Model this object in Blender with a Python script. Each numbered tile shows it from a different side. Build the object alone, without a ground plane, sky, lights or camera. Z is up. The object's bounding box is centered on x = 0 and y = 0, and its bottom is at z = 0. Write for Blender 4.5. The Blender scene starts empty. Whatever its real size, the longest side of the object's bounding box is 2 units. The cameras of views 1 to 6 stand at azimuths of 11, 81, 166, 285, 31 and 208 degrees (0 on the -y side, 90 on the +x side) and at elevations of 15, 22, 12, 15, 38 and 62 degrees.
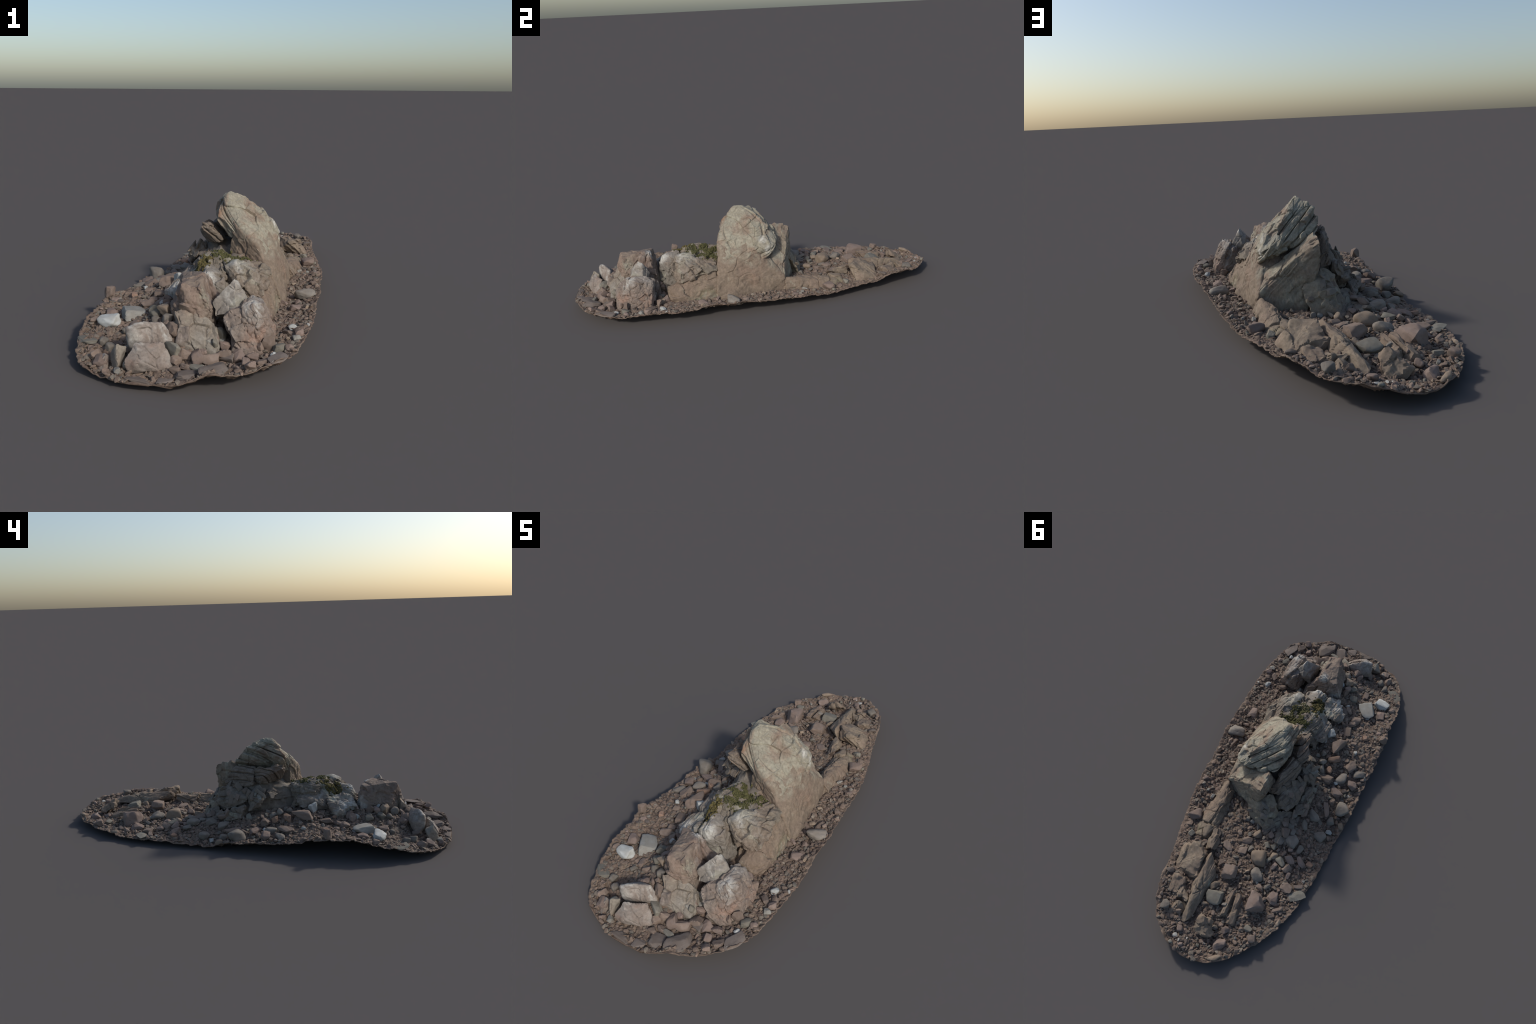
# A weathered rock outcrop (tilted sandstone beds) standing in a strip of shore gravel.
# x = east, y = north, z = up.  Every rock block is a rounded polyhedron given by a few
# corner points, then broken up along the bedding; gravel and stones are scattered by rule.
import bpy, bmesh, math
import numpy as np
from mathutils import Matrix, Vector, Euler

rng = np.random.default_rng(7)

# ----------------------------------------------------------------- noise in numpy
def hash01(ix, iy, iz, seed=0):
    h = (ix.astype(np.int64) * 374761393 + iy.astype(np.int64) * 668265263 + iz.astype(np.int64) * 2147483647 + seed * 974634599) & 0xFFFFFFFF
    h = ((h ^ (h >> 13)) * 1274126177) & 0xFFFFFFFF
    h = ((h ^ (h >> 16)) * 2246822519) & 0xFFFFFFFF
    return ((h ^ (h >> 15)) & 0xFFFFFF) / float(0x1000000)

def vnoise(P, seed=0):
    """smooth value noise, -1..1"""
    i = np.floor(P).astype(np.int64)
    f = P - i
    f = f * f * f * (f * (f * 6 - 15) + 10)
    out = 0
    for dx in (0, 1):
        wx = f[:, 0] if dx else 1 - f[:, 0]
        for dy in (0, 1):
            wy = f[:, 1] if dy else 1 - f[:, 1]
            for dz in (0, 1):
                wz = f[:, 2] if dz else 1 - f[:, 2]
                out = out + wx * wy * wz * hash01(i[:, 0] + dx, i[:, 1] + dy, i[:, 2] + dz, seed)
    return out * 2 - 1

def fbm(P, octaves=4, seed=0, gain=0.5):
    a, s, out = 1.0, 1.0, 0
    for o in range(octaves):
        out = out + a * vnoise(P * s + 17.3 * o, seed + o)
        a *= gain
        s *= 2.03
    return out

def worley(P, seed=0):
    """distance to the nearest and second nearest cell point, and the nearest cell's random number and point"""
    i = np.floor(P).astype(np.int64)
    f1 = np.full(len(P), 9.0)
    f2 = np.full(len(P), 9.0)
    idv = np.zeros(len(P))
    rel = np.zeros((len(P), 3))
    for dx in (-1, 0, 1):
        for dy in (-1, 0, 1):
            for dz in (-1, 0, 1):
                c = i + np.array([dx, dy, dz])
                j = np.stack([hash01(c[:, 0], c[:, 1], c[:, 2], seed + k) for k in range(3)], 1)
                r = P - (c + j)
                d = np.sqrt((r * r).sum(1))
                near = d < f1
                f2 = np.where(near, f1, np.minimum(f2, d))
                idv = np.where(near, hash01(c[:, 0], c[:, 1], c[:, 2], seed + 9), idv)
                rel[near] = r[near]
                f1 = np.where(near, d, f1)
    return f1, f2, idv, rel

def smooth(a, b, x):
    t = np.clip((x - a) / (b - a), 0, 1)
    return t * t * (3 - 2 * t)

# ----------------------------------------------------------------- bedding frame
BED = np.array([0.708, -0.208, 0.675]); BED /= np.linalg.norm(BED)
STRIKE = np.array([0.28, 0.96, 0.0]); STRIKE -= BED * (BED @ STRIKE); STRIKE /= np.linalg.norm(STRIKE)
DIP = np.cross(BED, STRIKE)

# ----------------------------------------------------------------- meshes
_ico = {}
def icosphere(sub):
    if sub not in _ico:
        bm = bmesh.new()
        bmesh.ops.create_icosphere(bm, subdivisions=sub, radius=1.0)
        bm.verts.ensure_lookup_table()
        v = np.array([x.co[:] for x in bm.verts])
        f = np.array([[l.index for l in x.verts] for x in bm.faces])
        bm.free()
        _ico[sub] = (v, f)
    return _ico[sub]

def make_mesh(name, v, f, smooth_shade=True, crease=None):
    me = bpy.data.meshes.new(name)
    k = f.shape[1]
    me.vertices.add(len(v)); me.loops.add(f.size); me.polygons.add(len(f))
    me.vertices.foreach_set("co", np.ascontiguousarray(v, np.float32).ravel())
    me.loops.foreach_set("vertex_index", np.ascontiguousarray(f, np.int32).ravel())
    me.polygons.foreach_set("loop_start", np.arange(len(f), dtype=np.int32) * k)
    me.polygons.foreach_set("use_smooth", np.full(len(f), smooth_shade))
    me.update(calc_edges=True)
    me.validate()
    if crease:
        me.set_sharp_from_angle(angle=math.radians(crease))
    return me

def vertex_normals(v, f):
    n = np.zeros_like(v)
    fn = np.cross(v[f[:, 1]] - v[f[:, 0]], v[f[:, 2]] - v[f[:, 0]])
    for k in range(3):
        np.add.at(n, f[:, k], fn)
    return n / (np.linalg.norm(n, axis=1, keepdims=True) + 1e-12)

def hull_planes(pts):
    bm = bmesh.new()
    for p in pts:
        bm.verts.new(p)
    bmesh.ops.convex_hull(bm, input=bm.verts)
    bm.normal_update()
    raw = [(np.array(x.normal[:]), float(x.normal.dot(x.verts[0].co)), x.calc_area()) for x in bm.faces]
    hv = np.array([x.co[:] for x in bm.verts if x.link_faces])
    bm.free()
    groups = []
    for n, d, a in sorted(raw, key=lambda t: -t[2]):
        for g in groups:
            if n @ g[0] > 0.99:
                g[2].append((n, d, a))
                break
        else:
            groups.append([n, d, [(n, d, a)]])
    N, D = [], []
    for n0, d0, members in groups:
        w = np.array([m[2] for m in members]) + 1e-9
        n = (np.array([m[0] for m in members]) * w[:, None]).sum(0)
        n /= np.linalg.norm(n)
        N.append(n)
        D.append((hv @ n).max() * 0.6 + 0.4 * (np.array([m[1] for m in members]) * w).sum() / w.sum())
    return np.array(N), np.array(D), hv

def rounded_polyhedron(pts, sub, p, chips=0, seed=0, grow=1.0):
    """a block with flat faces and worn edges; chips knocks random corners off"""
    pts = np.array(pts, float)
    pts = pts.mean(0) + (pts - pts.mean(0)) * grow
    N, D, hv = hull_planes(pts)
    c = (hv.min(0) + hv.max(0)) * 0.25 + hv.mean(0) * 0.5
    half = (hv.max(0) - hv.min(0)) / 2
    v, f = icosphere(sub)
    d = v * half
    H = D - N @ c
    H = np.maximum(H, 0.004)
    if chips:
        r = np.random.default_rng(seed)
        cut = r.normal(size=(chips, 3)) + BED * r.normal(0, .8, (chips, 1))
        cut /= np.linalg.norm(cut, axis=1, keepdims=True)
        reach = (((hv - c) @ cut.T).max(0)) * r.uniform(.80, .93, chips)
        N = np.vstack([N, cut]); H = np.concatenate([H, reach])
    r = np.maximum(d @ N.T / H, 0)
    t = (r ** p).sum(1) ** (-1.0 / p)
    return c + d * t[:, None], f

def weather(v, f, lump=.005, chunk=.007, size=.07, strata=.004, crack=.005, grain=.0012, warp=.005, layer=.011, seam=0.0, seed=0):
    """break a smooth block up: broad lumps, joint blocks bounded by cracks, thin edges of beds, grain"""
    v = v + warp * np.stack([vnoise(v * 16 + 31, seed + 51), vnoise(v * 16 + 61, seed + 52), vnoise(v * 16 + 91, seed + 53)], 1)
    n = vertex_normals(v, f)
    q = np.stack([v @ BED / (size * .55), v @ STRIKE / size, v @ DIP / size], 1)
    q += 0.18 * np.stack([vnoise(v * 14 + 5, seed + 1), vnoise(v * 14 + 25, seed + 2), vnoise(v * 14 + 45, seed + 3)], 1)
    f1, f2, cell, rel = worley(q, seed)
    tilt = (rel[:, 0] * (cell - .5) + rel[:, 1] * ((cell * 7) % 1 - .5) + rel[:, 2] * ((cell * 13) % 1 - .5))
    groove = 1 - smooth(0.0, 0.06, f2 - f1)
    fade = smooth(-.35, .25, vnoise(v * 9 + 70, seed + 5))
    b = v @ BED + .006 * vnoise(v * 7 + 3, seed + 6)
    lay = b / layer + .8 * vnoise(v * 3, seed + 8)
    k = np.floor(lay)
    fr = lay - k
    h0 = hash01(k, k * 0, k * 0, seed + 11); h1 = hash01(k + 1, k * 0, k * 0, seed + 11)
    step = h0 + (h1 - h0) * smooth(.8, 1.0, fr) - .35 * (1 - smooth(0, .12, np.minimum(fr, 1 - fr)))
    side = np.sqrt(np.maximum(0, 1 - (n @ BED) ** 2))
    along = .5 + .5 * vnoise(np.stack([v @ STRIKE * 9, v @ DIP * 9, lay * .5], 1), seed + 13)
    disp = lump * fbm(v * 9 + seed, 3, seed + 20)
    disp += chunk * ((cell - .5) * 1.7 + tilt * 2.4) - crack * 1.3 * groove * fade
    disp += strata * (step - .5) * 2 * side * along
    if seam:                # open partings between thick beds
        sb = (v @ BED + .004 * vnoise(v * 6 + 8, seed + 70)) / .034
        sf = np.abs(sb - np.round(sb))
        disp -= seam * (1 - smooth(.02, .10, sf)) * smooth(.25, .6, side) * smooth(-.5, .1, vnoise(v * 8 + 44, seed + 71))
    q2 = q * 2.1 + 40
    g1, g2, c2, rel2 = worley(q2, seed + 60)
    disp += chunk * .33 * ((c2 - .5) * 1.3 + 2.0 * (rel2[:, 0] * (c2 - .5) + rel2[:, 1] * ((c2 * 7) % 1 - .5) + rel2[:, 2] * ((c2 * 13) % 1 - .5)))
    disp -= crack * .55 * (1 - smooth(0, .10, g2 - g1)) * smooth(.0, .4, vnoise(v * 11 + 12, seed + 66))
    disp += grain * fbm(v * 70, 3, seed + 30) + grain * 1.2 * np.maximum(0, fbm(v * 33, 2, seed + 34) - .35) * -2
    for _ in range(1):      # settle the relief onto the mesh
        tot, cnt = np.zeros(len(v)), np.zeros(len(v))
        for a, b in ((0, 1), (1, 2), (2, 0)):
            np.add.at(tot, f[:, a], disp[f[:, b]]); np.add.at(cnt, f[:, a], 1)
            np.add.at(tot, f[:, b], disp[f[:, a]]); np.add.at(cnt, f[:, b], 1)
        disp = .7 * disp + .3 * tot / cnt
    return v + n * disp[:, None]

root = bpy.data.objects.new("rocky_outcrop", None)
bpy.context.scene.collection.objects.link(root)
root["label"] = "tilted pink-grey sandstone outcrop on a strip of shore gravel"
root["category"] = "rock outcrop"

def add(name, mesh, mat, parent=None, by_object=False):
    o = bpy.data.objects.new(name, mesh)
    bpy.context.scene.collection.objects.link(o)
    o.parent = parent or root
    if by_object:
        if not mesh.materials:
            mesh.materials.append(None)
        o.material_slots[0].link = 'OBJECT'
        o.material_slots[0].material = mat
    else:
        mesh.materials.append(mat)
    return o

# ----------------------------------------------------------------- materials
def lin(r, g, b):
    return (r, g, b, 1.0)

class Nodes:
    def __init__(self, name):
        self.mat = bpy.data.materials.new(name)
        self.mat.use_nodes = True
        self.t = self.mat.node_tree
        self.t.nodes.clear()
        self.out = self.new("ShaderNodeOutputMaterial")
        self.bsdf = self.new("ShaderNodeBsdfPrincipled")
        self.link(self.bsdf.outputs[0], self.out.inputs[0])
        self.bsdf.inputs["Specular IOR Level"].default_value = .25
        self.bsdf.inputs["Roughness"].default_value = .85
        self.co = self.new("ShaderNodeTexCoord").outputs["Object"]
    def new(self, kind):
        return self.t.nodes.new(kind)
    def link(self, a, b):
        self.t.links.new(a, b)
    def noise(self, scale, detail=4, rough=.55, vec=None, offset=0.0, distort=0.0):
        n = self.new("ShaderNodeTexNoise")
        n.inputs["Scale"].default_value = scale
        n.inputs["Detail"].default_value = detail
        n.inputs["Roughness"].default_value = rough
        n.inputs["Distortion"].default_value = distort
        v = vec or self.co
        if offset:
            m = self.new("ShaderNodeMapping")
            m.inputs["Location"].default_value = (offset, offset * .7, -offset * .4)
            self.link(v, m.inputs[0]); v = m.outputs[0]
        self.link(v, n.inputs["Vector"])
        return n.outputs["Fac"]
    def bed_vector(self, along=1.0, across=6.0):
        """coordinates stretched along the bedding planes"""
        outs = []
        c = self.new("ShaderNodeCombineXYZ")
        for i, (ax, s) in enumerate(((BED, across), (STRIKE, along), (DIP, along))):
            d = self.new("ShaderNodeVectorMath"); d.operation = 'DOT_PRODUCT'
            self.link(self.co, d.inputs[0]); d.inputs[1].default_value = [float(x * s) for x in ax]
            self.link(d.outputs["Value"], c.inputs[i])
        return c.outputs[0]
    def ramp(self, fac, a, b):
        m = self.new("ShaderNodeMapRange"); m.interpolation_type = 'SMOOTHSTEP'
        self.link(fac, m.inputs[0])
        m.inputs[1].default_value = a; m.inputs[2].default_value = b
        return m.outputs[0]
    def math(self, op, a, b):
        m = self.new("ShaderNodeMath"); m.operation = op; m.use_clamp = op in ('ADD', 'SUBTRACT')
        for i, x in enumerate((a, b)):
            if isinstance(x, (int, float)): m.inputs[i].default_value = x
            else: self.link(x, m.inputs[i])
        return m.outputs[0]
    def mix(self, fac, a, b, mode='MIX'):
        m = self.new("ShaderNodeMix"); m.data_type = 'RGBA'; m.blend_type = mode
        if isinstance(fac, (int, float)): m.inputs[0].default_value = fac
        else: self.link(fac, m.inputs[0])
        for i, x in ((6, a), (7, b)):
            if isinstance(x, tuple): m.inputs[i].default_value = x
            else: self.link(x, m.inputs[i])
        return m.outputs[2]
    def near(self, pos, radius, softness=.6, wobble=.5):
        """1 close to a place on the rock, 0 away from it, with a ragged edge"""
        d = self.new("ShaderNodeVectorMath"); d.operation = 'DISTANCE'
        self.link(self.co, d.inputs[0]); d.inputs[1].default_value = pos
        n = self.noise(28, 3, offset=pos[0] * 31 + 2)
        w = self.math('MULTIPLY', self.math('SUBTRACT', n, .35), radius * wobble * 2)
        s = self.new("ShaderNodeMath"); s.operation = 'ADD'
        self.link(d.outputs["Value"], s.inputs[0]); self.link(w, s.inputs[1])
        mask = self.ramp(s.outputs[0], radius * (1 + softness * .5), radius * (1 - softness))
        return self.math('MULTIPLY', mask, self.ramp(self.noise(17, 5, .65, offset=pos[1] * 13 + 5, distort=1.0), .36, .58))
    def finish(self, col, bump=.35, scale=130):
        self.link(col, self.bsdf.inputs["Base Color"])
        b = self.new("ShaderNodeBump")
        b.inputs["Strength"].default_value = bump
        b.inputs["Distance"].default_value = .004
        self.link(self.noise(scale, 5, .65), b.inputs["Height"])
        self.link(b.outputs[0], self.bsdf.inputs["Normal"])
        return self.mat

PINK = (.245, .192, .148)
BUFF = (.260, .214, .163)
PALE = (.316, .302, .238)
WHITE = (.50, .495, .46)

def rock_material(name, base=PINK, other=BUFF, lichen=.3, spots=(), dark=.75, bed=.35, chalk=0.0):
    """sandstone: two tones in broad patches, thin beds, pale green-grey crust, fine speckle, named spots"""
    m = Nodes(name)
    col = m.mix(m.ramp(m.noise(7, 4, distort=.4), .38, .62), lin(*base), lin(*other))
    bands = m.noise(6, 4, vec=m.bed_vector(1.0, 7.0))
    col = m.mix(m.math('MULTIPLY', m.ramp(bands, .5, .72), bed), col, lin(*(x * .68 for x in base)))
    if lichen:
        crust = m.ramp(m.noise(7, 6, .62, offset=4.0, distort=.8), .64 - .3 * lichen, .72 - .25 * lichen)
        col = m.mix(m.math('MULTIPLY', crust, .85), col, lin(*PALE))
    if chalk:
        lime = m.ramp(m.noise(8, 5, .6, offset=6.5, distort=1.2), .52, .74)
        col = m.mix(m.math('MULTIPLY', lime, chalk), col, lin(.43, .425, .395))
    for kind, pos, rad, amount in spots:
        tint = {'white': WHITE, 'pale': PALE, 'rust': (.22, .095, .045), 'red': (.285, .175, .130), 'umber': (.16, .115, .085), 'green': (.16, .17, .09), 'grey': (.25, .25, .235)}[kind]
        col = m.mix(m.math('MULTIPLY', m.near(pos, rad), amount), col, lin(*tint))
    speck = m.ramp(m.noise(95, 3, .7), .36, .62)
    col = m.mix(m.math('MULTIPLY', m.math('SUBTRACT', 1.0, speck), .35), col, lin(*(x * dark * .6 for x in base)))
    fine = m.noise(36, 5, .65, offset=9.0)
    col = m.mix(.35, col, m.mix(m.ramp(fine, .3, .7), lin(.55, .53, .50), lin(1.25, 1.22, 1.18)), 'MULTIPLY')
    return m.finish(col)

STONE_TONES = {
    'tan': (.250, .190, .138), 'grey': (.185, .160, .133), 'brown': (.192, .143, .113), 'green': (.182, .164, .132),
    'pink': (.214, .158, .129), 'orange': (.255, .165, .117), 'white': (.40, .395, .365), 'pale': (.255, .237, .205), 'umber': (.155, .124, .103),
}
def stone_material(kind):
    m = Nodes(kind + "_stone")
    c = STONE_TONES[kind]
    info = m.new("ShaderNodeObjectInfo")
    col = m.mix(m.ramp(m.noise(1.6, 4), .35, .65), lin(*c), lin(*(x * k for x, k in zip(c, (1.12, 1.16, 1.2)))))
    col = m.mix(m.ramp(m.noise(7, 4, .65, offset=3.0), .55, .8), col, lin(*(x * .62 for x in c)))
    v = m.new("ShaderNodeMapRange"); m.link(info.outputs["Random"], v.inputs[0])
    v.inputs[3].default_value = .82; v.inputs[4].default_value = 1.18
    g = m.new("ShaderNodeCombineColor")
    for i in range(3): m.link(v.outputs[0], g.inputs[i])
    col = m.mix(1.0, col, g.outputs[0], 'MULTIPLY')
    m2 = m.finish(col, .3, 26)
    for n in m.t.nodes:
        if n.type == 'BUMP': n.inputs["Distance"].default_value = .05
    return m2

def gravel_material():
    m = Nodes("mixed_gravel")
    geo = m.new("ShaderNodeNewGeometry")
    r = m.new("ShaderNodeValToRGB"); r.color_ramp.interpolation = 'CONSTANT'
    tones = [(.0, (.186, .138, .108)), (.22, (.156, .117, .093)), (.42, (.214, .157, .124)), (.58, (.175, .145, .116)), (.72, (.155, .135, .112)), (.84, (.198, .142, .108)), (.93, (.225, .190, .152)), (.993, (.36, .35, .32))]
    e = r.color_ramp.elements
    e[0].position, e[0].color = 0, lin(*tones[0][1])
    e[1].position, e[1].color = tones[1][0], lin(*tones[1][1])
    for p, c in tones[2:]:
        x = e.new(p); x.color = lin(*c)
    m.link(geo.outputs["Random Per Island"], r.inputs[0])
    col = m.mix(.5, r.outputs[0], m.mix(m.ramp(m.noise(120, 3), .35, .65), lin(.6, .58, .55), lin(1.2, 1.2, 1.2)), 'MULTIPLY')
    return m.finish(col, .25, 300)

def bed_material():
    m = Nodes("gritty_ground")
    col = m.mix(m.ramp(m.noise(9, 4), .35, .65), lin(.160, .117, .092), lin(.178, .138, .108))
    vor = m.new("ShaderNodeTexVoronoi"); vor.inputs["Scale"].default_value = 95
    m.link(m.co, vor.inputs["Vector"])
    hsv = m.new("ShaderNodeSeparateColor"); m.link(vor.outputs["Color"], hsv.inputs[0])
    col = m.mix(.6, col, m.mix(hsv.outputs[0], lin(.6, .56, .53), lin(1.35, 1.3, 1.25)), 'MULTIPLY')
    return m.finish(col, .4, 240)

def moss_material(name, a, b):
    m = Nodes(name)
    geo = m.new("ShaderNodeNewGeometry")
    col = m.mix(geo.outputs["Random Per Island"], lin(*a), lin(*b))
    m.bsdf.inputs["Roughness"].default_value = .95
    return m.finish(col, .5, 200)

# ----------------------------------------------------------------- the gravel bed
RIM = [(.410, -.431, .061), (.410, -.516, .063), (.400, -.627, .063), (.387, -.735, .059), (.368, -.788, .058), (.344, -.832, .065), (.319, -.866, .061), (.264, -.906, .054), (.210, -.938, .048), (.170, -.959, .063), (.118, -.976, .050), (.050, -.992, .028), (-.012, -.996, .025), (-.086, -.993, .020), (-.154, -.980, .021), (-.207, -.952, .017), (-.275, -.920, .028), (-.313, -.880, .026), (-.341, -.833, .033), (-.378, -.726, .057), (-.392, -.666, .069), (-.395, -.590, .085), (-.395, -.514, .086), (-.409, -.446, .087), (-.407, -.368, .079), (-.410, -.261, .061), (-.404, -.189, .052), (-.404, -.087, .053), (-.408, .034, .048), (-.397, .141, .016), (-.391, .276, .014), (-.387, .370, .018), (-.378, .480, .021), (-.365, .575, .020), (-.348, .631, .016), (-.333, .690, .027), (-.308, .742, .022), (-.283, .791, .025), (-.237, .856, .036), (-.206, .894, .029), (-.170, .934, .035), (-.139, .963, .045), (-.105, .978, .028), (-.041, .993, .035), (.008, .997, .044), (.049, .988, .053), (.093, .972, .058), (.132, .948, .069), (.166, .920, .065), (.198, .892, .067), (.222, .860, .070), (.242, .814, .078), (.277, .709, .078), (.292, .630, .054), (.308, .543, .048), (.331, .462, .052), (.354, .360, .046), (.379, .223, .060), (.387, .094, .060), (.391, -.009, .064), (.404, -.144, .076), (.405, -.284, .073)]
GROUND = [(-.35, 0, .045), (-.215, -.104, .090), (-.219, -.211, .112), (-.192, -.29, .128), (-.285, -.307, .098), (-.266, -.109, .072), (-.344, .133, .026), (-.155, -.168, .125), (-.16, -.52, .105), (-.261, -.625, .080), (-.283, -.696, .075), (-.192, -.678, .085), (-.12, -.33, .145), (-.09, .416, .045), (-.127, .5, .052), (-.183, .628, .045), (-.126, .874, .024), (0, .562, .068), (-.005, .696, .062), (.125, .6, .062), (.11, .74, .060), (.2, .67, .072), (.24, .5, .060), (.13, .46, .062), (.05, .72, .058), (.2, .8, .074), (.25, .34, .046), (.15, .31, .055), (-.135, .771, .042), (.029, .255, .045), (.044, .302, .042), (-.007, .239, .045), (.12, .25, .060), (.03, .36, .048), (.1, .33, .055), (.352, -.171, .055), (.343, -.525, .057), (.374, -.631, .062), (.315, -.766, .050), (.302, .254, .047), (.22, -.475, .046), (.255, .109, .050), (0, -.878, .035), (-.218, -.875, .036), (-.1, -.93, .030), (.27, -.24, .045), (-.25, .15, .065), (-.2, .22, .075), (-.15, .28, .070), (-.2, .3, .060), (-.077, -.662, .142), (-.146, -.591, .120), (-.106, -.684, .118), (-.212, -.564, .098), (-.215, -.423, .105), (-.067, -.54, .148), (-.032, -.771, .122), (-.167, -.033, .118), (.14, -.82, .045), (.15, -.51, .045), (.3, -.65, .055)]

def thin_plate(pts, stiff=1e-4):
    p = np.array(pts, float)
    def U(d2):
        return np.where(d2 > 0, d2 * np.log(d2 + 1e-12), 0)
    n = len(p)
    K = U(((p[:, None, :2] - p[None, :, :2]) ** 2).sum(-1)) + np.eye(n) * stiff
    A = np.zeros((n + 3, n + 3)); A[:n, :n] = K
    A[:n, n] = 1; A[:n, n + 1:] = p[:, :2]; A[n, :n] = 1; A[n + 1:, :n] = p[:, :2].T
    w = np.linalg.solve(A, np.concatenate([p[:, 2], [0, 0, 0]]))
    def at(x, y):
        q = np.stack([np.ravel(x), np.ravel(y)], 1)
        d2 = ((q[:, None] - p[None, :, :2]) ** 2).sum(-1)
        return (U(d2) @ w[:n] + w[n] + q @ w[n + 1:]).reshape(np.shape(x))
    return at
ground_z = thin_plate([(x, y, z + .005) for x, y, z in RIM] + [(x, y, z - (.002 if x > .19 else .005)) for x, y, z in GROUND], 2e-4)

R = np.array(RIM)
lo_i, hi_i = int(R[:, 1].argmin()), int(R[:, 1].argmax())
west = R[lo_i:hi_i + 1]
east = np.vstack([R[hi_i:], R[:lo_i + 1]])[::-1]
def west_edge(y): return np.interp(y, west[:, 1], west[:, 0])
def east_edge(y): return np.interp(y, east[:, 1], east[:, 0])
rim_len = np.concatenate([[0], np.cumsum(np.linalg.norm(np.diff(np.vstack([R, R[:1]])[:, :2], axis=0), axis=1))])

def inside(x, y, margin=0.0):
    ok = (y > R[lo_i, 1] + margin) & (y < R[hi_i, 1] - margin)
    return ok & (x > west_edge(y) + margin * 1.2) & (x < east_edge(y) - margin * 1.2)

def gravel_relief(x, y):
    """chips bedded in grit: domed cells of two sizes"""
    P = np.stack([np.ravel(x), np.ravel(y), np.ravel(x) * 0], 1)
    warp = .25 * np.stack([vnoise(P * 60, 3), vnoise(P * 60 + 9, 4), P[:, 0] * 0], 1)
    out = 0
    for size, amp, seed in ((.034, .009, 3), (.020, .006, 1), (.010, .0035, 2)):
        q = P / size + warp; q[:, 2] = .5
        f1, f2, c, rel = worley(q, seed)
        dome = smooth(0, .35, f2 - f1)
        out = out + amp * (dome * (.4 + .8 * c) + (rel[:, 0] * (c - .5) + rel[:, 1] * ((c * 7) % 1 - .5)) - .5)
    out = out + .006 * fbm(P * 13, 3, 5)
    return out.reshape(np.shape(x))

def gravel_bed():
    rows, cols = 480, 190
    ys = np.linspace(R[lo_i, 1], R[hi_i, 1], rows)
    wob_w = .004 * vnoise(np.stack([ys * 45, ys * 0, ys * 0], 1), 6) + .003 * vnoise(np.stack([ys * 130, ys * 0, ys * 0], 1), 7)
    wob_e = .003 * vnoise(np.stack([ys * 50, ys * 0 + 5, ys * 0], 1), 8) + .003 * vnoise(np.stack([ys * 140, ys * 0 + 5, ys * 0], 1), 9)
    xl, xr = west_edge(ys) + wob_w, east_edge(ys) + wob_e
    xl[0] = xr[0] - .02; xl[-1] = xr[-1] - .02
    u = np.linspace(0, 1, cols)
    X = xl[:, None] + (xr - xl)[:, None] * u[None]
    Y = np.repeat(ys[:, None], cols, 1)
    base = ground_z(X, Y)
    # ragged, slightly curled rim
    edge = np.minimum(np.minimum(X - xl[:, None], xr[:, None] - X), np.minimum(Y - ys[0], ys[-1] - Y) * .8)
    P = np.stack([X.ravel(), Y.ravel(), X.ravel() * 0], 1)
    Z = base + gravel_relief(X, Y) * (.35 + .65 * smooth(0, .03, edge))
    curl = .005 * fbm(P * 26, 3, 41).reshape(X.shape)
    Z += curl * (1 - smooth(0, .03, edge)) 
    top = np.stack([X, Y, Z], -1).reshape(-1, 3)
    low = top.copy()
    inner = smooth(0, .03, edge).ravel()
    low[:, 2] = np.maximum(low[:, 2] - .003 - .002 * inner, 0.0)
    idx = np.arange(rows * cols).reshape(rows, cols)
    q = np.stack([idx[:-1, :-1], idx[:-1, 1:], idx[1:, 1:], idx[1:, :-1]], -1).reshape(-1, 4)
    n = rows * cols
    loop = np.concatenate([idx[0, :], idx[1:, -1], idx[-1, -2::-1], idx[-2:0:-1, 0]])
    nxt = np.roll(loop, -1)
    skirt = np.stack([nxt, loop, loop + n, nxt + n], -1)
    faces = np.vstack([q, q[:, ::-1] + n, skirt])
    verts = np.vstack([top, low])
    return verts, faces

# ----------------------------------------------------------------- rock blocks
slab_mat = rock_material("slab_sandstone", (0.263, 0.199, 0.151), (0.286, 0.228, 0.172), chalk=0.25, lichen=.86, spots=[
    ('umber', (-.06, -.05, .38), .085, .85), ('umber', (-.05, -.15, .37), .05, .7), ('umber', (-.04, .05, .37), .05, .6), ('umber', (.12, -.05, .36), .05, .45), ('white', (.175, .03, .32), 0.029, 0.90), ('white', (.195, .05, .27), 0.026, 0.85),
    ('pale', (.06, -.13, .38), .09, .6), ('pale', (.13, -.12, .30), .09, .5), ('pale', (.0, -.06, .46), .05, .7), ('rust', (-.02, -.17, .40), .03, .5), ('red', (.09, -.10, .37), .045, .45), ('red', (.15, .04, .33), .04, .4), ('red', (.06, -.02, .42), .04, .35), ('red', (.12, -.17, .29), .05, .4)])
wall_mat = rock_material("wall_sandstone", (0.216, 0.163, 0.124), (0.228, 0.180, 0.136), .22, [
    ('pale', (.16, -.14, .26), .08, .75), ('pale', (.19, -.03, .24), .07, .75), ('pale', (.11, -.15, .33), .08, .8), ('pale', (.20, .08, .19), .05, .6), ('red', (.22, -.05, .15), .07, .3), ('green', (.26, -.30, .04), .09, .45), ('umber', (.27, -.02, .05), .08, .4)])
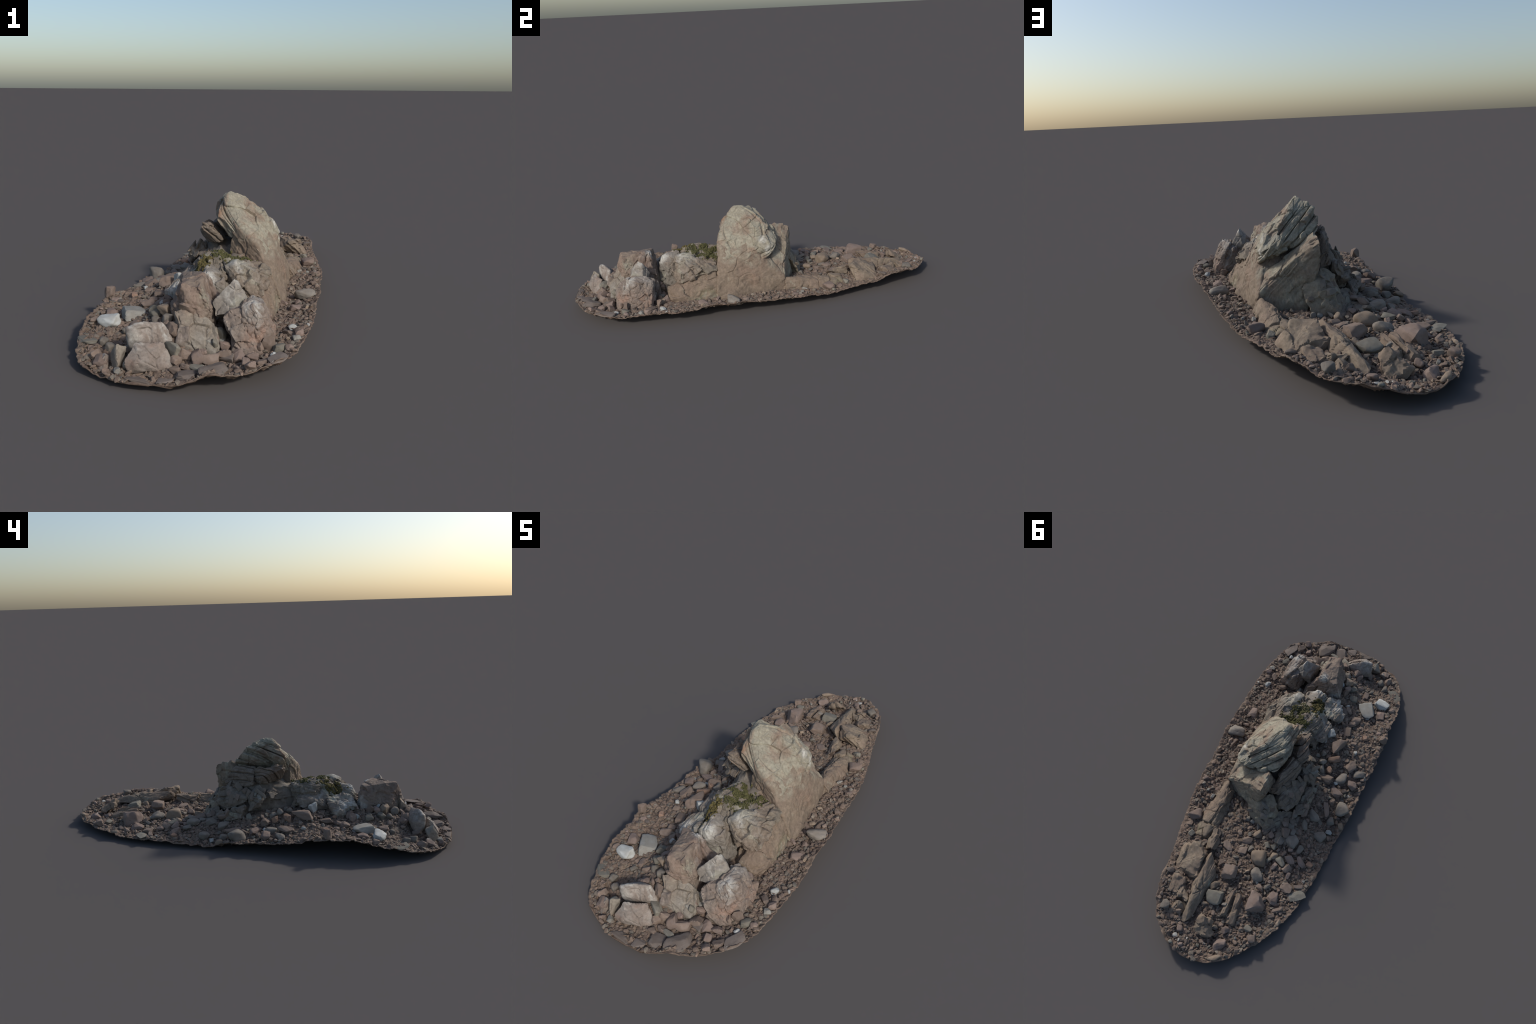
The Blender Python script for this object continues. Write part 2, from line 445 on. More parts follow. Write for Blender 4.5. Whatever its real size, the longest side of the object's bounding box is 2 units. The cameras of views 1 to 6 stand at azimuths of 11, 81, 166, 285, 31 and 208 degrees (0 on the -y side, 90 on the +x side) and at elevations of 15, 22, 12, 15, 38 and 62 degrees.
north_mat = rock_material("north_sandstone", (0.251, 0.194, 0.148), (0.265, 0.228, 0.172), .42, [
    ('pale', (.16, .12, .22), .07, .7), ('pale', (.21, .12, .13), .05, .5), ('rust', (-.02, .19, .22), .03, .4)])
west_mat = rock_material("west_sandstone", (0.205, 0.158, 0.124), (0.201, 0.166, 0.134), chalk=0.2, lichen=.14, spots=[('rust', (-.10, -.15, .29), .06, .3)], bed=.6)
foot_mat = rock_material("foot_sandstone", (0.197, 0.160, 0.128), (0.193, 0.168, 0.139), chalk=0.3, lichen=.18, spots=[('white', (-.165, -.07, .20), 0.029, 0.70)])
mid_mat = rock_material("middle_sandstone", (0.208, 0.167, 0.132), (0.212, 0.184, 0.146), chalk=0.4, lichen=.38, spots=[
    ('white', (.11, -.40, .25), 0.046, 0.60), ('pale', (.10, -.36, .27), .07, .5), ('red', (.20, -.44, .09), .06, .4), ('green', (.24, -.42, .04), .07, .45)])
white_tip_mat = rock_material("white_topped_sandstone", (0.219, 0.180, 0.148), (0.219, 0.199, 0.171), chalk=0.6, lichen=.35, spots=[
    ('white', (.02, -.51, .225), 0.052, 0.95), ('white', (-.10, -.50, .16), 0.072, 0.80), ('white', (-.13, -.47, .13), 0.052, 0.70), ('white', (-.09, -.36, .22), 0.033, 0.60)])
brown_mat = rock_material("brown_block_sandstone", (0.220, 0.162, 0.130), (0.220, 0.176, 0.141), chalk=0.4, lichen=.12, spots=[
    ('pale', (.07, -.69, .21), .045, .75), ('white', (.03, -.565, .26), 0.036, 0.95), ('white', (-.06, -.55, .15), 0.052, 0.70), ('pale', (-.01, -.76, .16), .05, .5)])
grey_mat = rock_material("grey_wedge_sandstone", (0.245, 0.219, 0.191), (0.271, 0.242, 0.210), chalk=0.55, lichen=.25, spots=[('white', (.15, -.63, .25), 0.033, 0.70), ('white', (.15, -.66, .21), 0.039, 0.50)])
boulder_mat = rock_material("red_footed_sandstone", (0.224, 0.179, 0.149), (0.236, 0.202, 0.174), chalk=0.5, lichen=.15, spots=[
    ('white', (.23, -.69, .185), 0.046, 0.80), ('white', (.21, -.60, .195), 0.039, 0.70), ('red', (.24, -.70, .08), .075, .75), ('red', (.28, -.60, .08), .06, .6), ('umber', (.22, -.74, .03), .04, .5)])
pale_mat = rock_material("pale_slab_sandstone", (0.239, 0.199, 0.161), (0.247, 0.220, 0.183), chalk=0.4, lichen=.45, spots=[('red', (.02, -.72, .18), .04, .4)])
round_mat = rock_material("smooth_pink_sandstone", (0.240, 0.195, 0.165), (0.249, 0.215, 0.188), chalk=0.55, lichen=.10, spots=[
    ('white', (-.10, -.87, .12), 0.052, 0.80), ('white', (-.03, -.82, .13), 0.046, 0.70), ('white', (-.12, -.85, .155), 0.052, 0.60), ('red', (-.07, -.87, .10), .025, .7), ('red', (-.11, -.93, .06), .03, .5)], bed=.1)
rib_mat = rock_material("rib_sandstone", (0.223, 0.168, 0.127), (0.231, 0.186, 0.140), .10, [('rust', (.225, .475, .09), .035, .8), ('green', (.27, .44, .05), .06, .4)])

BLOCKS = [
 # name, material, options, corner points
 ("main_slab", slab_mat, dict(sub=7, p=34, lump=.003, chunk=.006, size=.09, strata=.012, crack=.004, layer=.022, warp=.003, seam=.013),
  [(.016, -.065, .470), (.003, -.100, .464), (-.03, -.005, .452), (-.05, .0, .418), (-.054, .0, .385), (-.048, .041, .404), (-.034, .092, .346), (-.02, .098, .335), (-.045, .0, .345), (-.02, -.148, .36), (-.022, -.168, .385), (-.018, -.103, .446), (.003, -.112, .440),
   (.047, -.02, .447), (.140, .0, .380), (.096, .047, .406), (.136, .08, .346), (.163, .108, .304), (.198, .084, .282), (.178, .09, .254), (.2, .029, .222), (.205, -.02, .275), (.009, -.13, .427), (.034, -.162, .385), (.077, -.18, .348), (.095, -.194, .321), (.14, -.205, .284), (.171, -.212, .232), (.05, -.15, .28), (.1, .03, .275)]),
 ("slab_wall", wall_mat, dict(sub=7, p=26, lump=.006, chunk=.004, size=.13, strata=.003, crack=.0025),
  [(.14, -.21, .284), (.171, -.217, .232), (.198, -.218, .19), (.242, -.235, .09), (.266, -.245, .0), (.204, .0, .24), (.200, .0, .205), (.215, .0, .153), (.232, .0, .104), (.262, .02, .0), (.226, .128, .128), (.245, .122, .0), (.203, .07, .18), (.195, -.1, .265), (.095, -.2, .321), (.045, -.175, .37), (.10, -.10, .365), (.145, -.03, .335), (.05, -.2, .2), (.05, .1, .2), (.0, -.2, .0), (.0, .1, .0)]),
 ("ledge_corner", slab_mat, dict(sub=4, p=22, lump=.002, chunk=.003, size=.06, strata=.002),
  [(.133, .072, .344), (.113, .102, .342), (.138, .110, .286), (.156, .085, .300), (.10, .08, .28), (.09, .09, .33)]),
 ("north_block", north_mat, dict(sub=6, p=40, lump=.003, warp=.003, chunk=.005, size=.075, strata=.004, crack=.004),
  [(-.008, .122, .345), (-.002, .204, .323), (-.004, .212, .27), (-.008, .178, .205), (.047, .185, .17), (.15, .150, .205), (.13, .118, .222), (.203, .07, .18), (.226, .13, .127), (.238, .122, .02), (.1, .19, .02), (.05, .2, .05), (-.03, .1, .25), (.04, .06, .285)]),
 ("shelf_block", west_mat, dict(sub=6, p=26, lump=.004, chunk=.005, size=.09, strata=.009, crack=.004, layer=.015, seam=.012),
  [(-.045, -.160, .348), (-.086, -.170, .358), (-.091, -.166, .341), (-.070, -.160, .305), (-.058, -.155, .28), (-.04, -.15, .26), (-.128, -.07, .306), (-.118, -.07, .324), (-.12, -.07, .28), (-.105, -.06, .252), (-.01, -.15, .28), (-.02, 0, .25), (-.09, -.03, .338), (-.066, -.03, .326), (-.03, -.03, .26), (-.1, -.02, .255), (-.06, -.1, .340)]),
 ("shelf_block", west_mat, dict(sub=6, p=26, lump=.004, chunk=.006, size=.07, strata=.008, crack=.004, layer=.018, seam=.010),
  [(-.06, -.03, .337), (-.06, .045, .332), (-.058, .109, .316), (-.062, .142, .243), (-.068, .137, .215), (-.115, -.02, .25), (-.105, .05, .235), (-.03, .1, .28), (-.01, .15, .2), (-.11, -.02, .29), (-.02, 0, .24)]),
 ("foot_block", foot_mat, dict(sub=5, p=26, lump=.004, chunk=.006, size=.07, strata=.004),
  [(-.159, .047, .184), (-.122, .135, .115), (-.1, .04, .235), (-.08, .15, .222), (-.09, .172, .177), (-.152, .11, .128), (-.14, .168, .15), (-.162, .0, .172), (-.05, .1, .1), (-.13, .0, .208)]),
 ("foot_block", foot_mat, dict(sub=5, p=24, lump=.005, chunk=.006, size=.06, strata=.004),
  [(-.183, -.061, .188), (-.167, -.078, .217), (-.15, .0, .207), (-.182, -.016, .138), (-.172, -.072, .158), (-.1, -.05, .245), (-.1, 0, .15), (-.1, -.09, .2)]),
 ("foot_block", foot_mat, dict(sub=5, p=24, lump=.004, chunk=.005, size=.06, strata=.004),
  [(-.186, .005, .16), (-.195, .142, .112), (-.203, .1, .083), (-.203, .03, .1), (-.15, .155, .1), (-.12, 0, .09), (-.15, .02, .158), (-.14, .15, .07)]),
 ("foot_block", north_mat, dict(sub=5, p=24, lump=.005, chunk=.007, size=.06, strata=.004),
  [(-.072, .177, .172), (-.075, .205, .12), (-.05, .23, .142), (.0, .2, .168), (0, .255, .07), (-.05, .268, .07), (-.1, .2, .05), (.06, .232, .09), (.07, .2, .14), (-.03, .15, .21), (-.06, .265, .0), (.04, .25, .0), (-.1, .18, .0)]),
 ("foot_block", foot_mat, dict(sub=5, p=20, lump=.005, chunk=.006, size=.06, strata=.003),
  [(-.12, .2, .105), (-.155, .2, .065), (-.11, .28, .045), (-.04, .29, .05), (-.05, .2, .12), (-.17, .14, .07), (-.13, .15, .12), (-.15, .2, .0), (-.1, .27, .0), (-.04, .28, .0)]),
 ("foot_block", foot_mat, dict(sub=4, p=18, lump=.003, chunk=.005, size=.05, strata=.004),
  [(-.115, -.09, .222), (-.122, -.13, .205), (-.1, -.14, .2), (-.128, -.1, .18), (-.07, -.1, .23), (-.07, -.15, .2), (-.115, -.07, .2)]),
 ("inner_mass", foot_mat, dict(sub=5, p=14, lump=.006, chunk=.008, size=.07, strata=.006),
  [(.03, -.17, .24), (-.08, -.08, .25), (-.08, .1, .25), (.06, .08, .24), (.1, -.18, .25), (-.11, -.14, .13), (-.15, .1, .1), (-.05, .2, .1), (.1, .15, .05), (.1, -.25, .05), (-.08, -.22, .1), (.0, -.3, .2)]),
 ("moss_ledge", mid_mat, dict(sub=6, p=22, lump=.005, chunk=.006, size=.06, strata=.006),
  [(-.031, -.344, .256), (.036, -.355, .263), (.02, -.315, .264), (-.022, -.25, .252), (.05, -.25, .226), (-.03, -.239, .25), (-.065, -.345, .24), (-.045, -.239, .244), (-.02, -.185, .25), (.05, -.385, .252), (-.09, -.25, .2), (-.1, -.33, .17), (-.1, -.22, .13), (.05, -.2, .222)]),
 ("middle_block", mid_mat, dict(sub=6, p=20, lump=.005, chunk=.013, size=.055, strata=.014, crack=.010, layer=.032),
  [(.098, -.43, .251), (.067, -.425, .252), (.107, -.457, .235), (.138, -.458, .187), (.176, -.452, .134), (.19, -.35, .218), (.18, -.25, .206), (.178, -.2, .196), (.12, -.2, .216), (.06, -.25, .226), (.06, -.35, .255), (.04, -.35, .258), (.212, -.22, .185), (.217, -.33, .17), (.212, -.42, .138), (.06, -.43, .15), (.04, -.25, .15)]),
 ("middle_foot", wall_mat, dict(sub=6, p=18, lump=.006, chunk=.007, size=.075, strata=.006, crack=.005, layer=.03),
  [(.222, -.478, .03), (.205, -.472, .095), (.15, -.492, .10), (.12, -.51, .0), (.262, -.23, .0), (.244, -.3, .1), (.19, -.3, .2), (.1, -.3, .15), (.25, -.42, .03), (.235, -.45, .08), (.23, -.23, .12), (.18, -.23, .22), (.05, -.4, .0), (.05, -.25, .0)]),
 ("moss_ledge", mid_mat, dict(sub=6, p=18, lump=.005, chunk=.008, size=.05, strata=.008, layer=.02),
  [(-.03, -.36, .245), (.06, -.38, .252), (.0, -.45, .218), (.065, -.455, .215), (-.05, -.42, .2), (.05, -.4, .1), (-.05, -.4, .1), (.09, -.42, .2)]),
 ("gully_block", white_tip_mat, dict(sub=6, p=22, lump=.004, chunk=.006, size=.06, strata=.006),
  [(-.04, -.5, .2), (.02, -.513, .227), (.07, -.475, .205), (.09, -.495, .1), (.05, -.535, .08), (.125, -.505, .0), (-.01, -.545, .04), (.0, -.42, .245), (.06, -.4, .23), (-.04, -.45, .18), (.1, -.4, .05)]),
 ("white_tip_block", white_tip_mat, dict(sub=5, p=22, lump=.005, chunk=.007, size=.05, strata=.007),
  [(-.04, -.505, .2), (-.075, -.54, .168), (-.135, -.485, .156), (-.125, -.475, .11), (-.13, -.42, .165), (-.08, -.38, .19), (-.04, -.42, .205), (-.1, -.5, .07), (-.155, -.44, .11), (-.05, -.5, .08)]),
 ("moss_block", white_tip_mat, dict(sub=5, p=20, lump=.005, chunk=.006, size=.05, strata=.006),
  [(-.06, -.37, .215), (-.05, -.4, .22), (-.085, -.3, .205), (-.12, -.29, .178), (-.125, -.244, .19), (-.13, -.235, .175), (-.12, -.36, .18), (-.14, -.3, .13), (-.08, -.42, .14), (-.03, -.33, .23), (-.05, -.25, .2)]),
 ("brown_block", brown_mat, dict(sub=6, p=36, lump=.003, warp=.003, chunk=.005, size=.06, strata=.004, crack=.005),
  [(-.006, -.724, .264), (.056, -.716, .253), (-.048, -.553, .253), (.03, -.58, .262), (.014, -.745, .208), (.088, -.704, .176), (.092, -.66, .15), (.085, -.6, .10), (-.04, -.71, .16), (-.09, -.555, .15), (.06, -.54, .08), (.1, -.7, .05), (-.03, -.72, .08), (-.08, -.56, .08)]),
 ("white_ridge_block", brown_mat, dict(sub=6, p=24, lump=.004, chunk=.004, size=.06, strata=.003),
  [(.016, -.562, .263), (.035, -.578, .265), (.0, -.53, .15), (-.065, -.53, .14), (.1, -.55, .165), (.145, -.515, .0), (.085, -.6, .18), (-.02, -.6, .2), (.15, -.6, .05), (-.05, -.53, .06), (.05, -.52, .0)]),
 ("grey_wedge", grey_mat, dict(sub=5, p=26, lump=.004, chunk=.003, size=.08, strata=.002),
  [(.148, -.630, .263), (.158, -.606, .252), (.089, -.678, .192), (.112, -.588, .188), (.155, -.575, .186), (.195, -.615, .188), (.178, -.685, .165), (.1, -.695, .145), (.17, -.6, .12), (.11, -.6, .1)]),
 ("red_foot_boulder", boulder_mat, dict(sub=6, p=30, lump=.003, warp=.003, chunk=.007, size=.065, strata=.003, crack=.006),
  [(.240, -.694, .190), (.212, -.596, .197), (.190, -.690, .188), (.145, -.705, .170), (.265, -.640, .172), (.2, -.64, .193), (.278, -.657, .14), (.288, -.58, .09), (.297, -.579, .03), (.293, -.70, .03), (.245, -.76, .02), (.17, -.762, .112), (.14, -.727, .15), (.255, -.725, .12), (.17, -.75, .02), (.17, -.56, .05), (.2, -.565, .17), (.232, -.563, .176), (.252, -.562, .111), (.274, -.568, .07), (.16, -.6, .16)]),
 ("pale_slab", pale_mat, dict(sub=6, p=30, lump=.003, warp=.003, chunk=.0045, size=.075, strata=.002, crack=.005),
  [(-.025, -.748, .177), (.009, -.735, .186), (.06, -.72, .17), (.1, -.717, .13), (.132, -.774, .074), (.13, -.798, .06), (.047, -.796, .09), (.011, -.800, .131), (.13, -.8, .01), (.01, -.82, .02), (-.04, -.74, .08), (.1, -.65, .05)]),
 ("small_block", round_mat, dict(sub=4, p=8, lump=.003, chunk=.003, size=.05, strata=.001),
  [(.042, -.798, .141), (.0, -.8, .133), (.045, -.812, .1), (.0, -.82, .09), (.03, -.77, .13), (.01, -.77, .06), (.05, -.78, .06)]),
 ("brown_ledge", brown_mat, dict(sub=4, p=20, lump=.003, chunk=.004, size=.05, strata=.003),
  [(-.018, -.75, .195), (.01, -.752, .2), (.05, -.735, .185), (.08, -.712, .165), (.02, -.72, .21), (.09, -.68, .15), (.0, -.72, .12), (.06, -.73, .14)]),
 ("smooth_boulder", round_mat, dict(sub=5, p=9, lump=.003, chunk=.003, size=.08, strata=.0, crack=.003),
  [(-.11, -.889, .117), (-.033, -.848, .104), (-.072, -.925, .07), (-.126, -.931, .066), (-.024, -.898, .03), (.004, -.875, .035), (-.12, -.93, .02), (-.07, -.85, .05), (.0, -.86, .02), (-.13, -.89, .04)]),
 ("smooth_boulder", round_mat, dict(sub=5, p=6, lump=.004, chunk=.004, size=.07, strata=.001, crack=.003),
  [(-.152, -.856, .153), (-.112, -.84, .164), (-.05, -.802, .148), (-.012, -.813, .09), (-.121, -.863, .147), (-.142, -.868, .1), (-.09, -.78, .12), (-.15, -.82, .11), (-.02, -.8, .04), (-.13, -.85, .03), (-.08, -.85, .1), (-.16, -.83, .05)]),
 ("smooth_boulder", pale_mat, dict(sub=4, p=6, lump=.003, chunk=.003, size=.07, strata=.001, crack=.002),
  [(-.166, -.9, .108), (-.14, -.866, .088), (-.178, -.908, .02), (-.198, -.885, .06), (-.15, -.93, .05), (-.15, -.88, .02), (-.18, -.87, .08)]),
 ("smooth_boulder", round_mat, dict(sub=4, p=6, lump=.003, chunk=.003, size=.07, strata=.001, crack=.002),
  [(-.222, -.872, .064), (-.253, -.906, .025), (-.191, -.912, .008), (-.2, -.87, .05), (-.24, -.87, .03), (-.2, -.93, .02), (-.21, -.89, .06)]),
 # low ribs of rock running north
 ("rock_rib", rib_mat, dict(sub=6, p=18, lump=.004, chunk=.006, size=.075, strata=.004, crack=.008),
  [(.225, .135, .106), (.222, .2, .104), (.193, .24, .099), (.2, .33, .09), (.184, .37, .084), (.19, .44, .08), (.24, .45, .060), (.248, .32, .068), (.255, .22, .070), (.257, .13, .060), (.266, .13, .02), (.27, .3, .02), (.275, .46, .02), (.165, .24, .055), (.16, .46, .05), (.2, .14, .07), (.2, .14, .02), (.15, .46, .02)]),
 ("rock_rib", rib_mat, dict(sub=5, p=24, lump=.004, chunk=.005, size=.06, strata=.004),
  [(.208, .510, .131), (.14, .545, .138), (.175, .5, .12), (.115, .654, .102), (.25, .645, .07), (.188, .652, .094), (.262, .52, .06), (.27, .6, .03), (.12, .53, .07), (.1, .65, .05), (.24, .67, .03)]),
 ("rock_rib", rib_mat, dict(sub=5, p=22, lump=.003, chunk=.005, size=.055, strata=.003),
  [(.222, .680, .098), (.174, .684, .08), (.153, .76, .093), (.1, .768, .088), (.214, .767, .07), (.245, .69, .05), (.23, .77, .03), (.13, .7, .05), (.1, .78, .04)]),
 ("rock_rib", rib_mat, dict(sub=4, p=22, lump=.003, chunk=.005, size=.05, strata=.003),
  [(.135, .785, .092), (.16, .855, .055), (.098, .802, .06), (.125, .87, .04), (.18, .8, .05), (.09, .86, .03), (.17, .86, .02), (.11, .78, .05)]),
 ("rock_rib", rib_mat, dict(sub=5, p=14, lump=.004, chunk=.003, size=.10, strata=.002),
  [(.112, .515, .112), (.10, .54, .124), (.066, .55, .1), (.105, .62, .112), (.06, .64, .09), (.09, .713, .092), (.075, .80, .088), (.05, .80, .06), (.1, .79, .05), (.13, .6, .07), (.12, .52, .07), (.04, .62, .05), (.06, .86, .06), (.085, .86, .05)]),
 ("rock_rib", rib_mat, dict(sub=4, p=20, lump=.003, chunk=.005, size=.05, strata=.005),
  [(-.02, .80, .104), (-.034, .851, .078), (-.074, .868, .058), (.01, .79, .08), (.02, .83, .07), (-.01, .88, .04), (-.08, .84, .04), (-.06, .8, .06), (-.05, .88, .02), (.03, .86, .03)]),
 ("rock_rib", rib_mat, dict(sub=4, p=14, lump=.003, chunk=.003, size=.06, strata=.002),
  [(-.115, .63, .083), (-.098, .63, .085), (-.137, .773, .05), (-.115, .775, .056), (-.13, .64, .05), (-.08, .65, .05), (-.145, .77, .02), (-.1, .78, .02)]),
 ("rock_rib", rib_mat, dict(sub=4, p=14, lump=.003, chunk=.003, size=.06, strata=.002),
  [(-.079, .625, .085), (-.06, .63, .08), (-.09, .74, .076), (-.075, .75, .07), (-.09, .65, .05), (-.05, .66, .05), (-.1, .75, .03), (-.06, .76, .03)]),
 ("rock_rib", rib_mat, dict(sub=4, p=20, lump=.003, chunk=.005, size=.05, strata=.005),
  [(.15, .38, .085), (.165, .40, .088), (.12, .5, .098), (.14, .5, .1), (.13, .38, .06), (.1, .48, .06), (.16, .5, .06)]),
]
GRID, X0, Y0, NX, NY = .004, -.43, -1.02, 216, 511
roof = np.full((NX, NY), -1.0)
def note_heights(v):
    ix = np.clip(((v[:, 0] - X0) / GRID).astype(int), 0, NX - 1)
    iy = np.clip(((v[:, 1] - Y0) / GRID).astype(int), 0, NY - 1)
    np.maximum.at(roof, (ix, iy), v[:, 2])
def roof_at(x, y):
    ix = np.clip(((np.asarray(x) - X0) / GRID).astype(int), 0, NX - 1)
    iy = np.clip(((np.asarray(y) - Y0) / GRID).astype(int), 0, NY - 1)
    return roof[ix, iy]

for i, (name, mat, opt, pts) in enumerate(BLOCKS):
    opt = dict(opt)
    p = opt.pop('p')
    v, f = rounded_polyhedron(pts, opt.pop('sub'), p * 3.0, opt.pop('chips', 3 if name in ('moss_block', 'gully_block', 'white_tip_block', 'inner_mass', 'moss_ledge') else 0), 40 + i, 1.04 if name in ('foot_block', 'smooth_boulder') else 1.01)
    v = weather(v, f, seed=100 + 7 * i, **opt)
    v[:, 2] = np.maximum(v[:, 2], ground_z(v[:, 0], v[:, 1]) - .010)      # rooted in the bed, not through it
    if name == 'rock_rib' and v[:, 0].mean() < .15:
        v[:, 2] += .005
    note_heights(v)
    add(name, make_mesh(name, v, f, crease=34), mat)

bed_v, bed_f = gravel_bed()
add("gravel_bed", make_mesh("gravel_bed", bed_v, bed_f), bed_material())

# ----------------------------------------------------------------- loose stones
def stone_shape(seed, sub, p, planes, boxy):
    r = np.random.default_rng(seed)
    n = r.normal(size=(planes, 3)); n /= np.linalg.norm(n, axis=1, keepdims=True)
    h = r.uniform(.70, .95, planes)
    turn = np.array(Euler(r.uniform(-.35, .35, 3)).to_matrix())
    ax = np.vstack([np.eye(3), -np.eye(3)]) @ turn
    n = np.vstack([n, ax]); h = np.concatenate([h, 1.06 - .26 * boxy + r.uniform(-.1, .1, 6)])
    v, f = icosphere(sub)
    t = (np.maximum(v @ n.T / h, 0) ** p).sum(1) ** (-1.0 / p)
    w = v * t[:, None]
    w /= np.abs(w).max(0)
    w += vertex_normals(w, f) * (.06 * fbm(w * 1.7 + seed, 5, seed))[:, None]
    return w, f

STONE_MATS = {k: stone_material(k) for k in STONE_TONES}
stone_meshes = {'round': [], 'angular': [], 'box': []}
for k in range(8):
    stone_meshes['round'].append(make_mesh("stone", *stone_shape(200 + k, 4, 8, 9, .15)))
    stone_meshes['angular'].append(make_mesh("stone", *stone_shape(300 + k, 4, 34, 12, .2), crease=30))
    stone_meshes['box'].append(make_mesh("stone", *stone_shape(400 + k, 4, 22, 8, .75), crease=35))

def place_stone(x, y, length, width, height, yaw, kind, shape, i, sink=.35, tilt=6):
    z = float(ground_z(np.array([x]), np.array([y]))[0])
    r = float(roof_at(x, y))
    if .0 < r - z < .02:
        z = r - .004
    if not inside(np.array([x]), np.array([y]), max(length, width) / 2 + .03)[0]:
        sink = min(sink, .008 / height)      # stones on the rim rest on the thin edge
    ms = stone_meshes[shape]
    o = add("stone", ms[i % len(ms)], STONE_MATS[kind], by_object=True)
    o.scale = (length / 2, width / 2, height / 2)
    t = np.random.default_rng(i + 900).uniform(-tilt, tilt, 2)
    o.rotation_euler = Euler((math.radians(t[0]), math.radians(t[1]), math.radians(yaw)))
    o.location = (x, y, z + height * (.5 - sink) + .003)

# x, y, length, width, height, direction, tone  -- the stones that stand out
STONES = [(-.097, .423, .091, .082, .070, 117, 'tan'), (-.125, .502, .078, .058, .045, 120, 'grey'), (-.011, .560, .081, .085, .060, 26, 'brown'), (-.005, .694, .083, .077, .045, 12, 'green'), (-.184, .626, .089, .112, .080, 26, 'pink'), (-.173, .553, .051, .024, .025, 158, 'brown'), (-.198, .531, .041, .024, .020, 52, 'grey'), (-.245, .571, .064, .069, .025, 23, 'pink'), (-.283, .491, .065, .059, .020, 20, 'brown'), (-.335, .462, .048, .025, .020, 30, 'brown'), (-.293, .611, .071, .024, .020, 46, 'brown'), (-.003, .363, .056, .041, .030, 22, 'brown'), (-.033, .316, .053, .033, .035, 66, 'tan'), (-.210, .279, .070, .074, .040, 32, 'grey'), (-.159, .378, .042, .040, .035, 21, 'tan'), (-.009, .423, .052, .048, .025, 22, 'brown'), (.071, .438, .065, .045, .015, 159, 'brown'), (.024, .641, .055, .032, .030, 53, 'tan'), (.028, .739, .033, .020, .020, 26, 'tan'), (.184, .834, .050, .045, .035, 54, 'grey'), (.265, .461, .040, .035, .030, 48, 'green'), (.296, .362, .068, .055, .040, 33, 'pink'), (.298, .413, .033, .033, .020, 179, 'brown'), (.023, .262, .027, .022, .022, 171, 'pale'), (.048, .257, .026, .027, .025, 9, 'grey'), (-.127, .873, .070, .061, .045, 29, 'pink'), (-.209, .752, .049, .036, .022, 178, 'green'), (-.249, .786, .042, .042, .035, 31, 'brown'), (-.178, .815, .016, .015, .018, 26, 'pale'), (-.140, .940, .069, .025, .020, 42, 'tan'), (-.323, .662, .036, .020, .020, 83, 'tan'), (.032, .959, .032, .022, .020, 26, 'pink'), (-.038, .921, .018, .017, .018, 16, 'green'), (-.280, .648, .039, .023, .020, 46, 'brown'), (-.353, .007, .075, .090, .060, 26, 'grey'), (-.216, -.105, .062, .052, .040, 175, 'brown'), (-.350, -.135, .065, .049, .035, 176, 'pink'), (-.287, -.145, .081, .049, .035, 71, 'grey'), (-.352, -.212, .067, .046, .030, 30, 'grey'), (-.173, -.135, .043, .027, .030, 115, 'grey'), (-.208, -.153, .038, .037, .035, 7, 'orange'), (-.158, -.169, .041, .036, .035, 160, 'grey'), (-.213, -.216, .079, .038, .035, 32, 'orange'), (-.299, -.229, .076, .054, .040, 67, 'brown'), (-.192, -.292, .111, .059, .045, 70, 'brown'), (-.289, -.308, .022, .024, .020, 21, 'white'), (-.266, -.111, .025, .020, .020, 166, 'white'), (-.291, -.009, .040, .040, .030, 20, 'brown'), (-.328, .081, .043, .042, .030, 31, 'grey'), (-.345, .135, .035, .025, .022, 7, 'white'), (-.246, .109, .078, .048, .040, 148, 'grey'), (-.282, .039, .095, .032, .030, 121, 'brown'), (-.282, -.069, .083, .046, .030, 155, 'pink'), (-.318, .185, .070, .057, .035, 29, 'grey')]
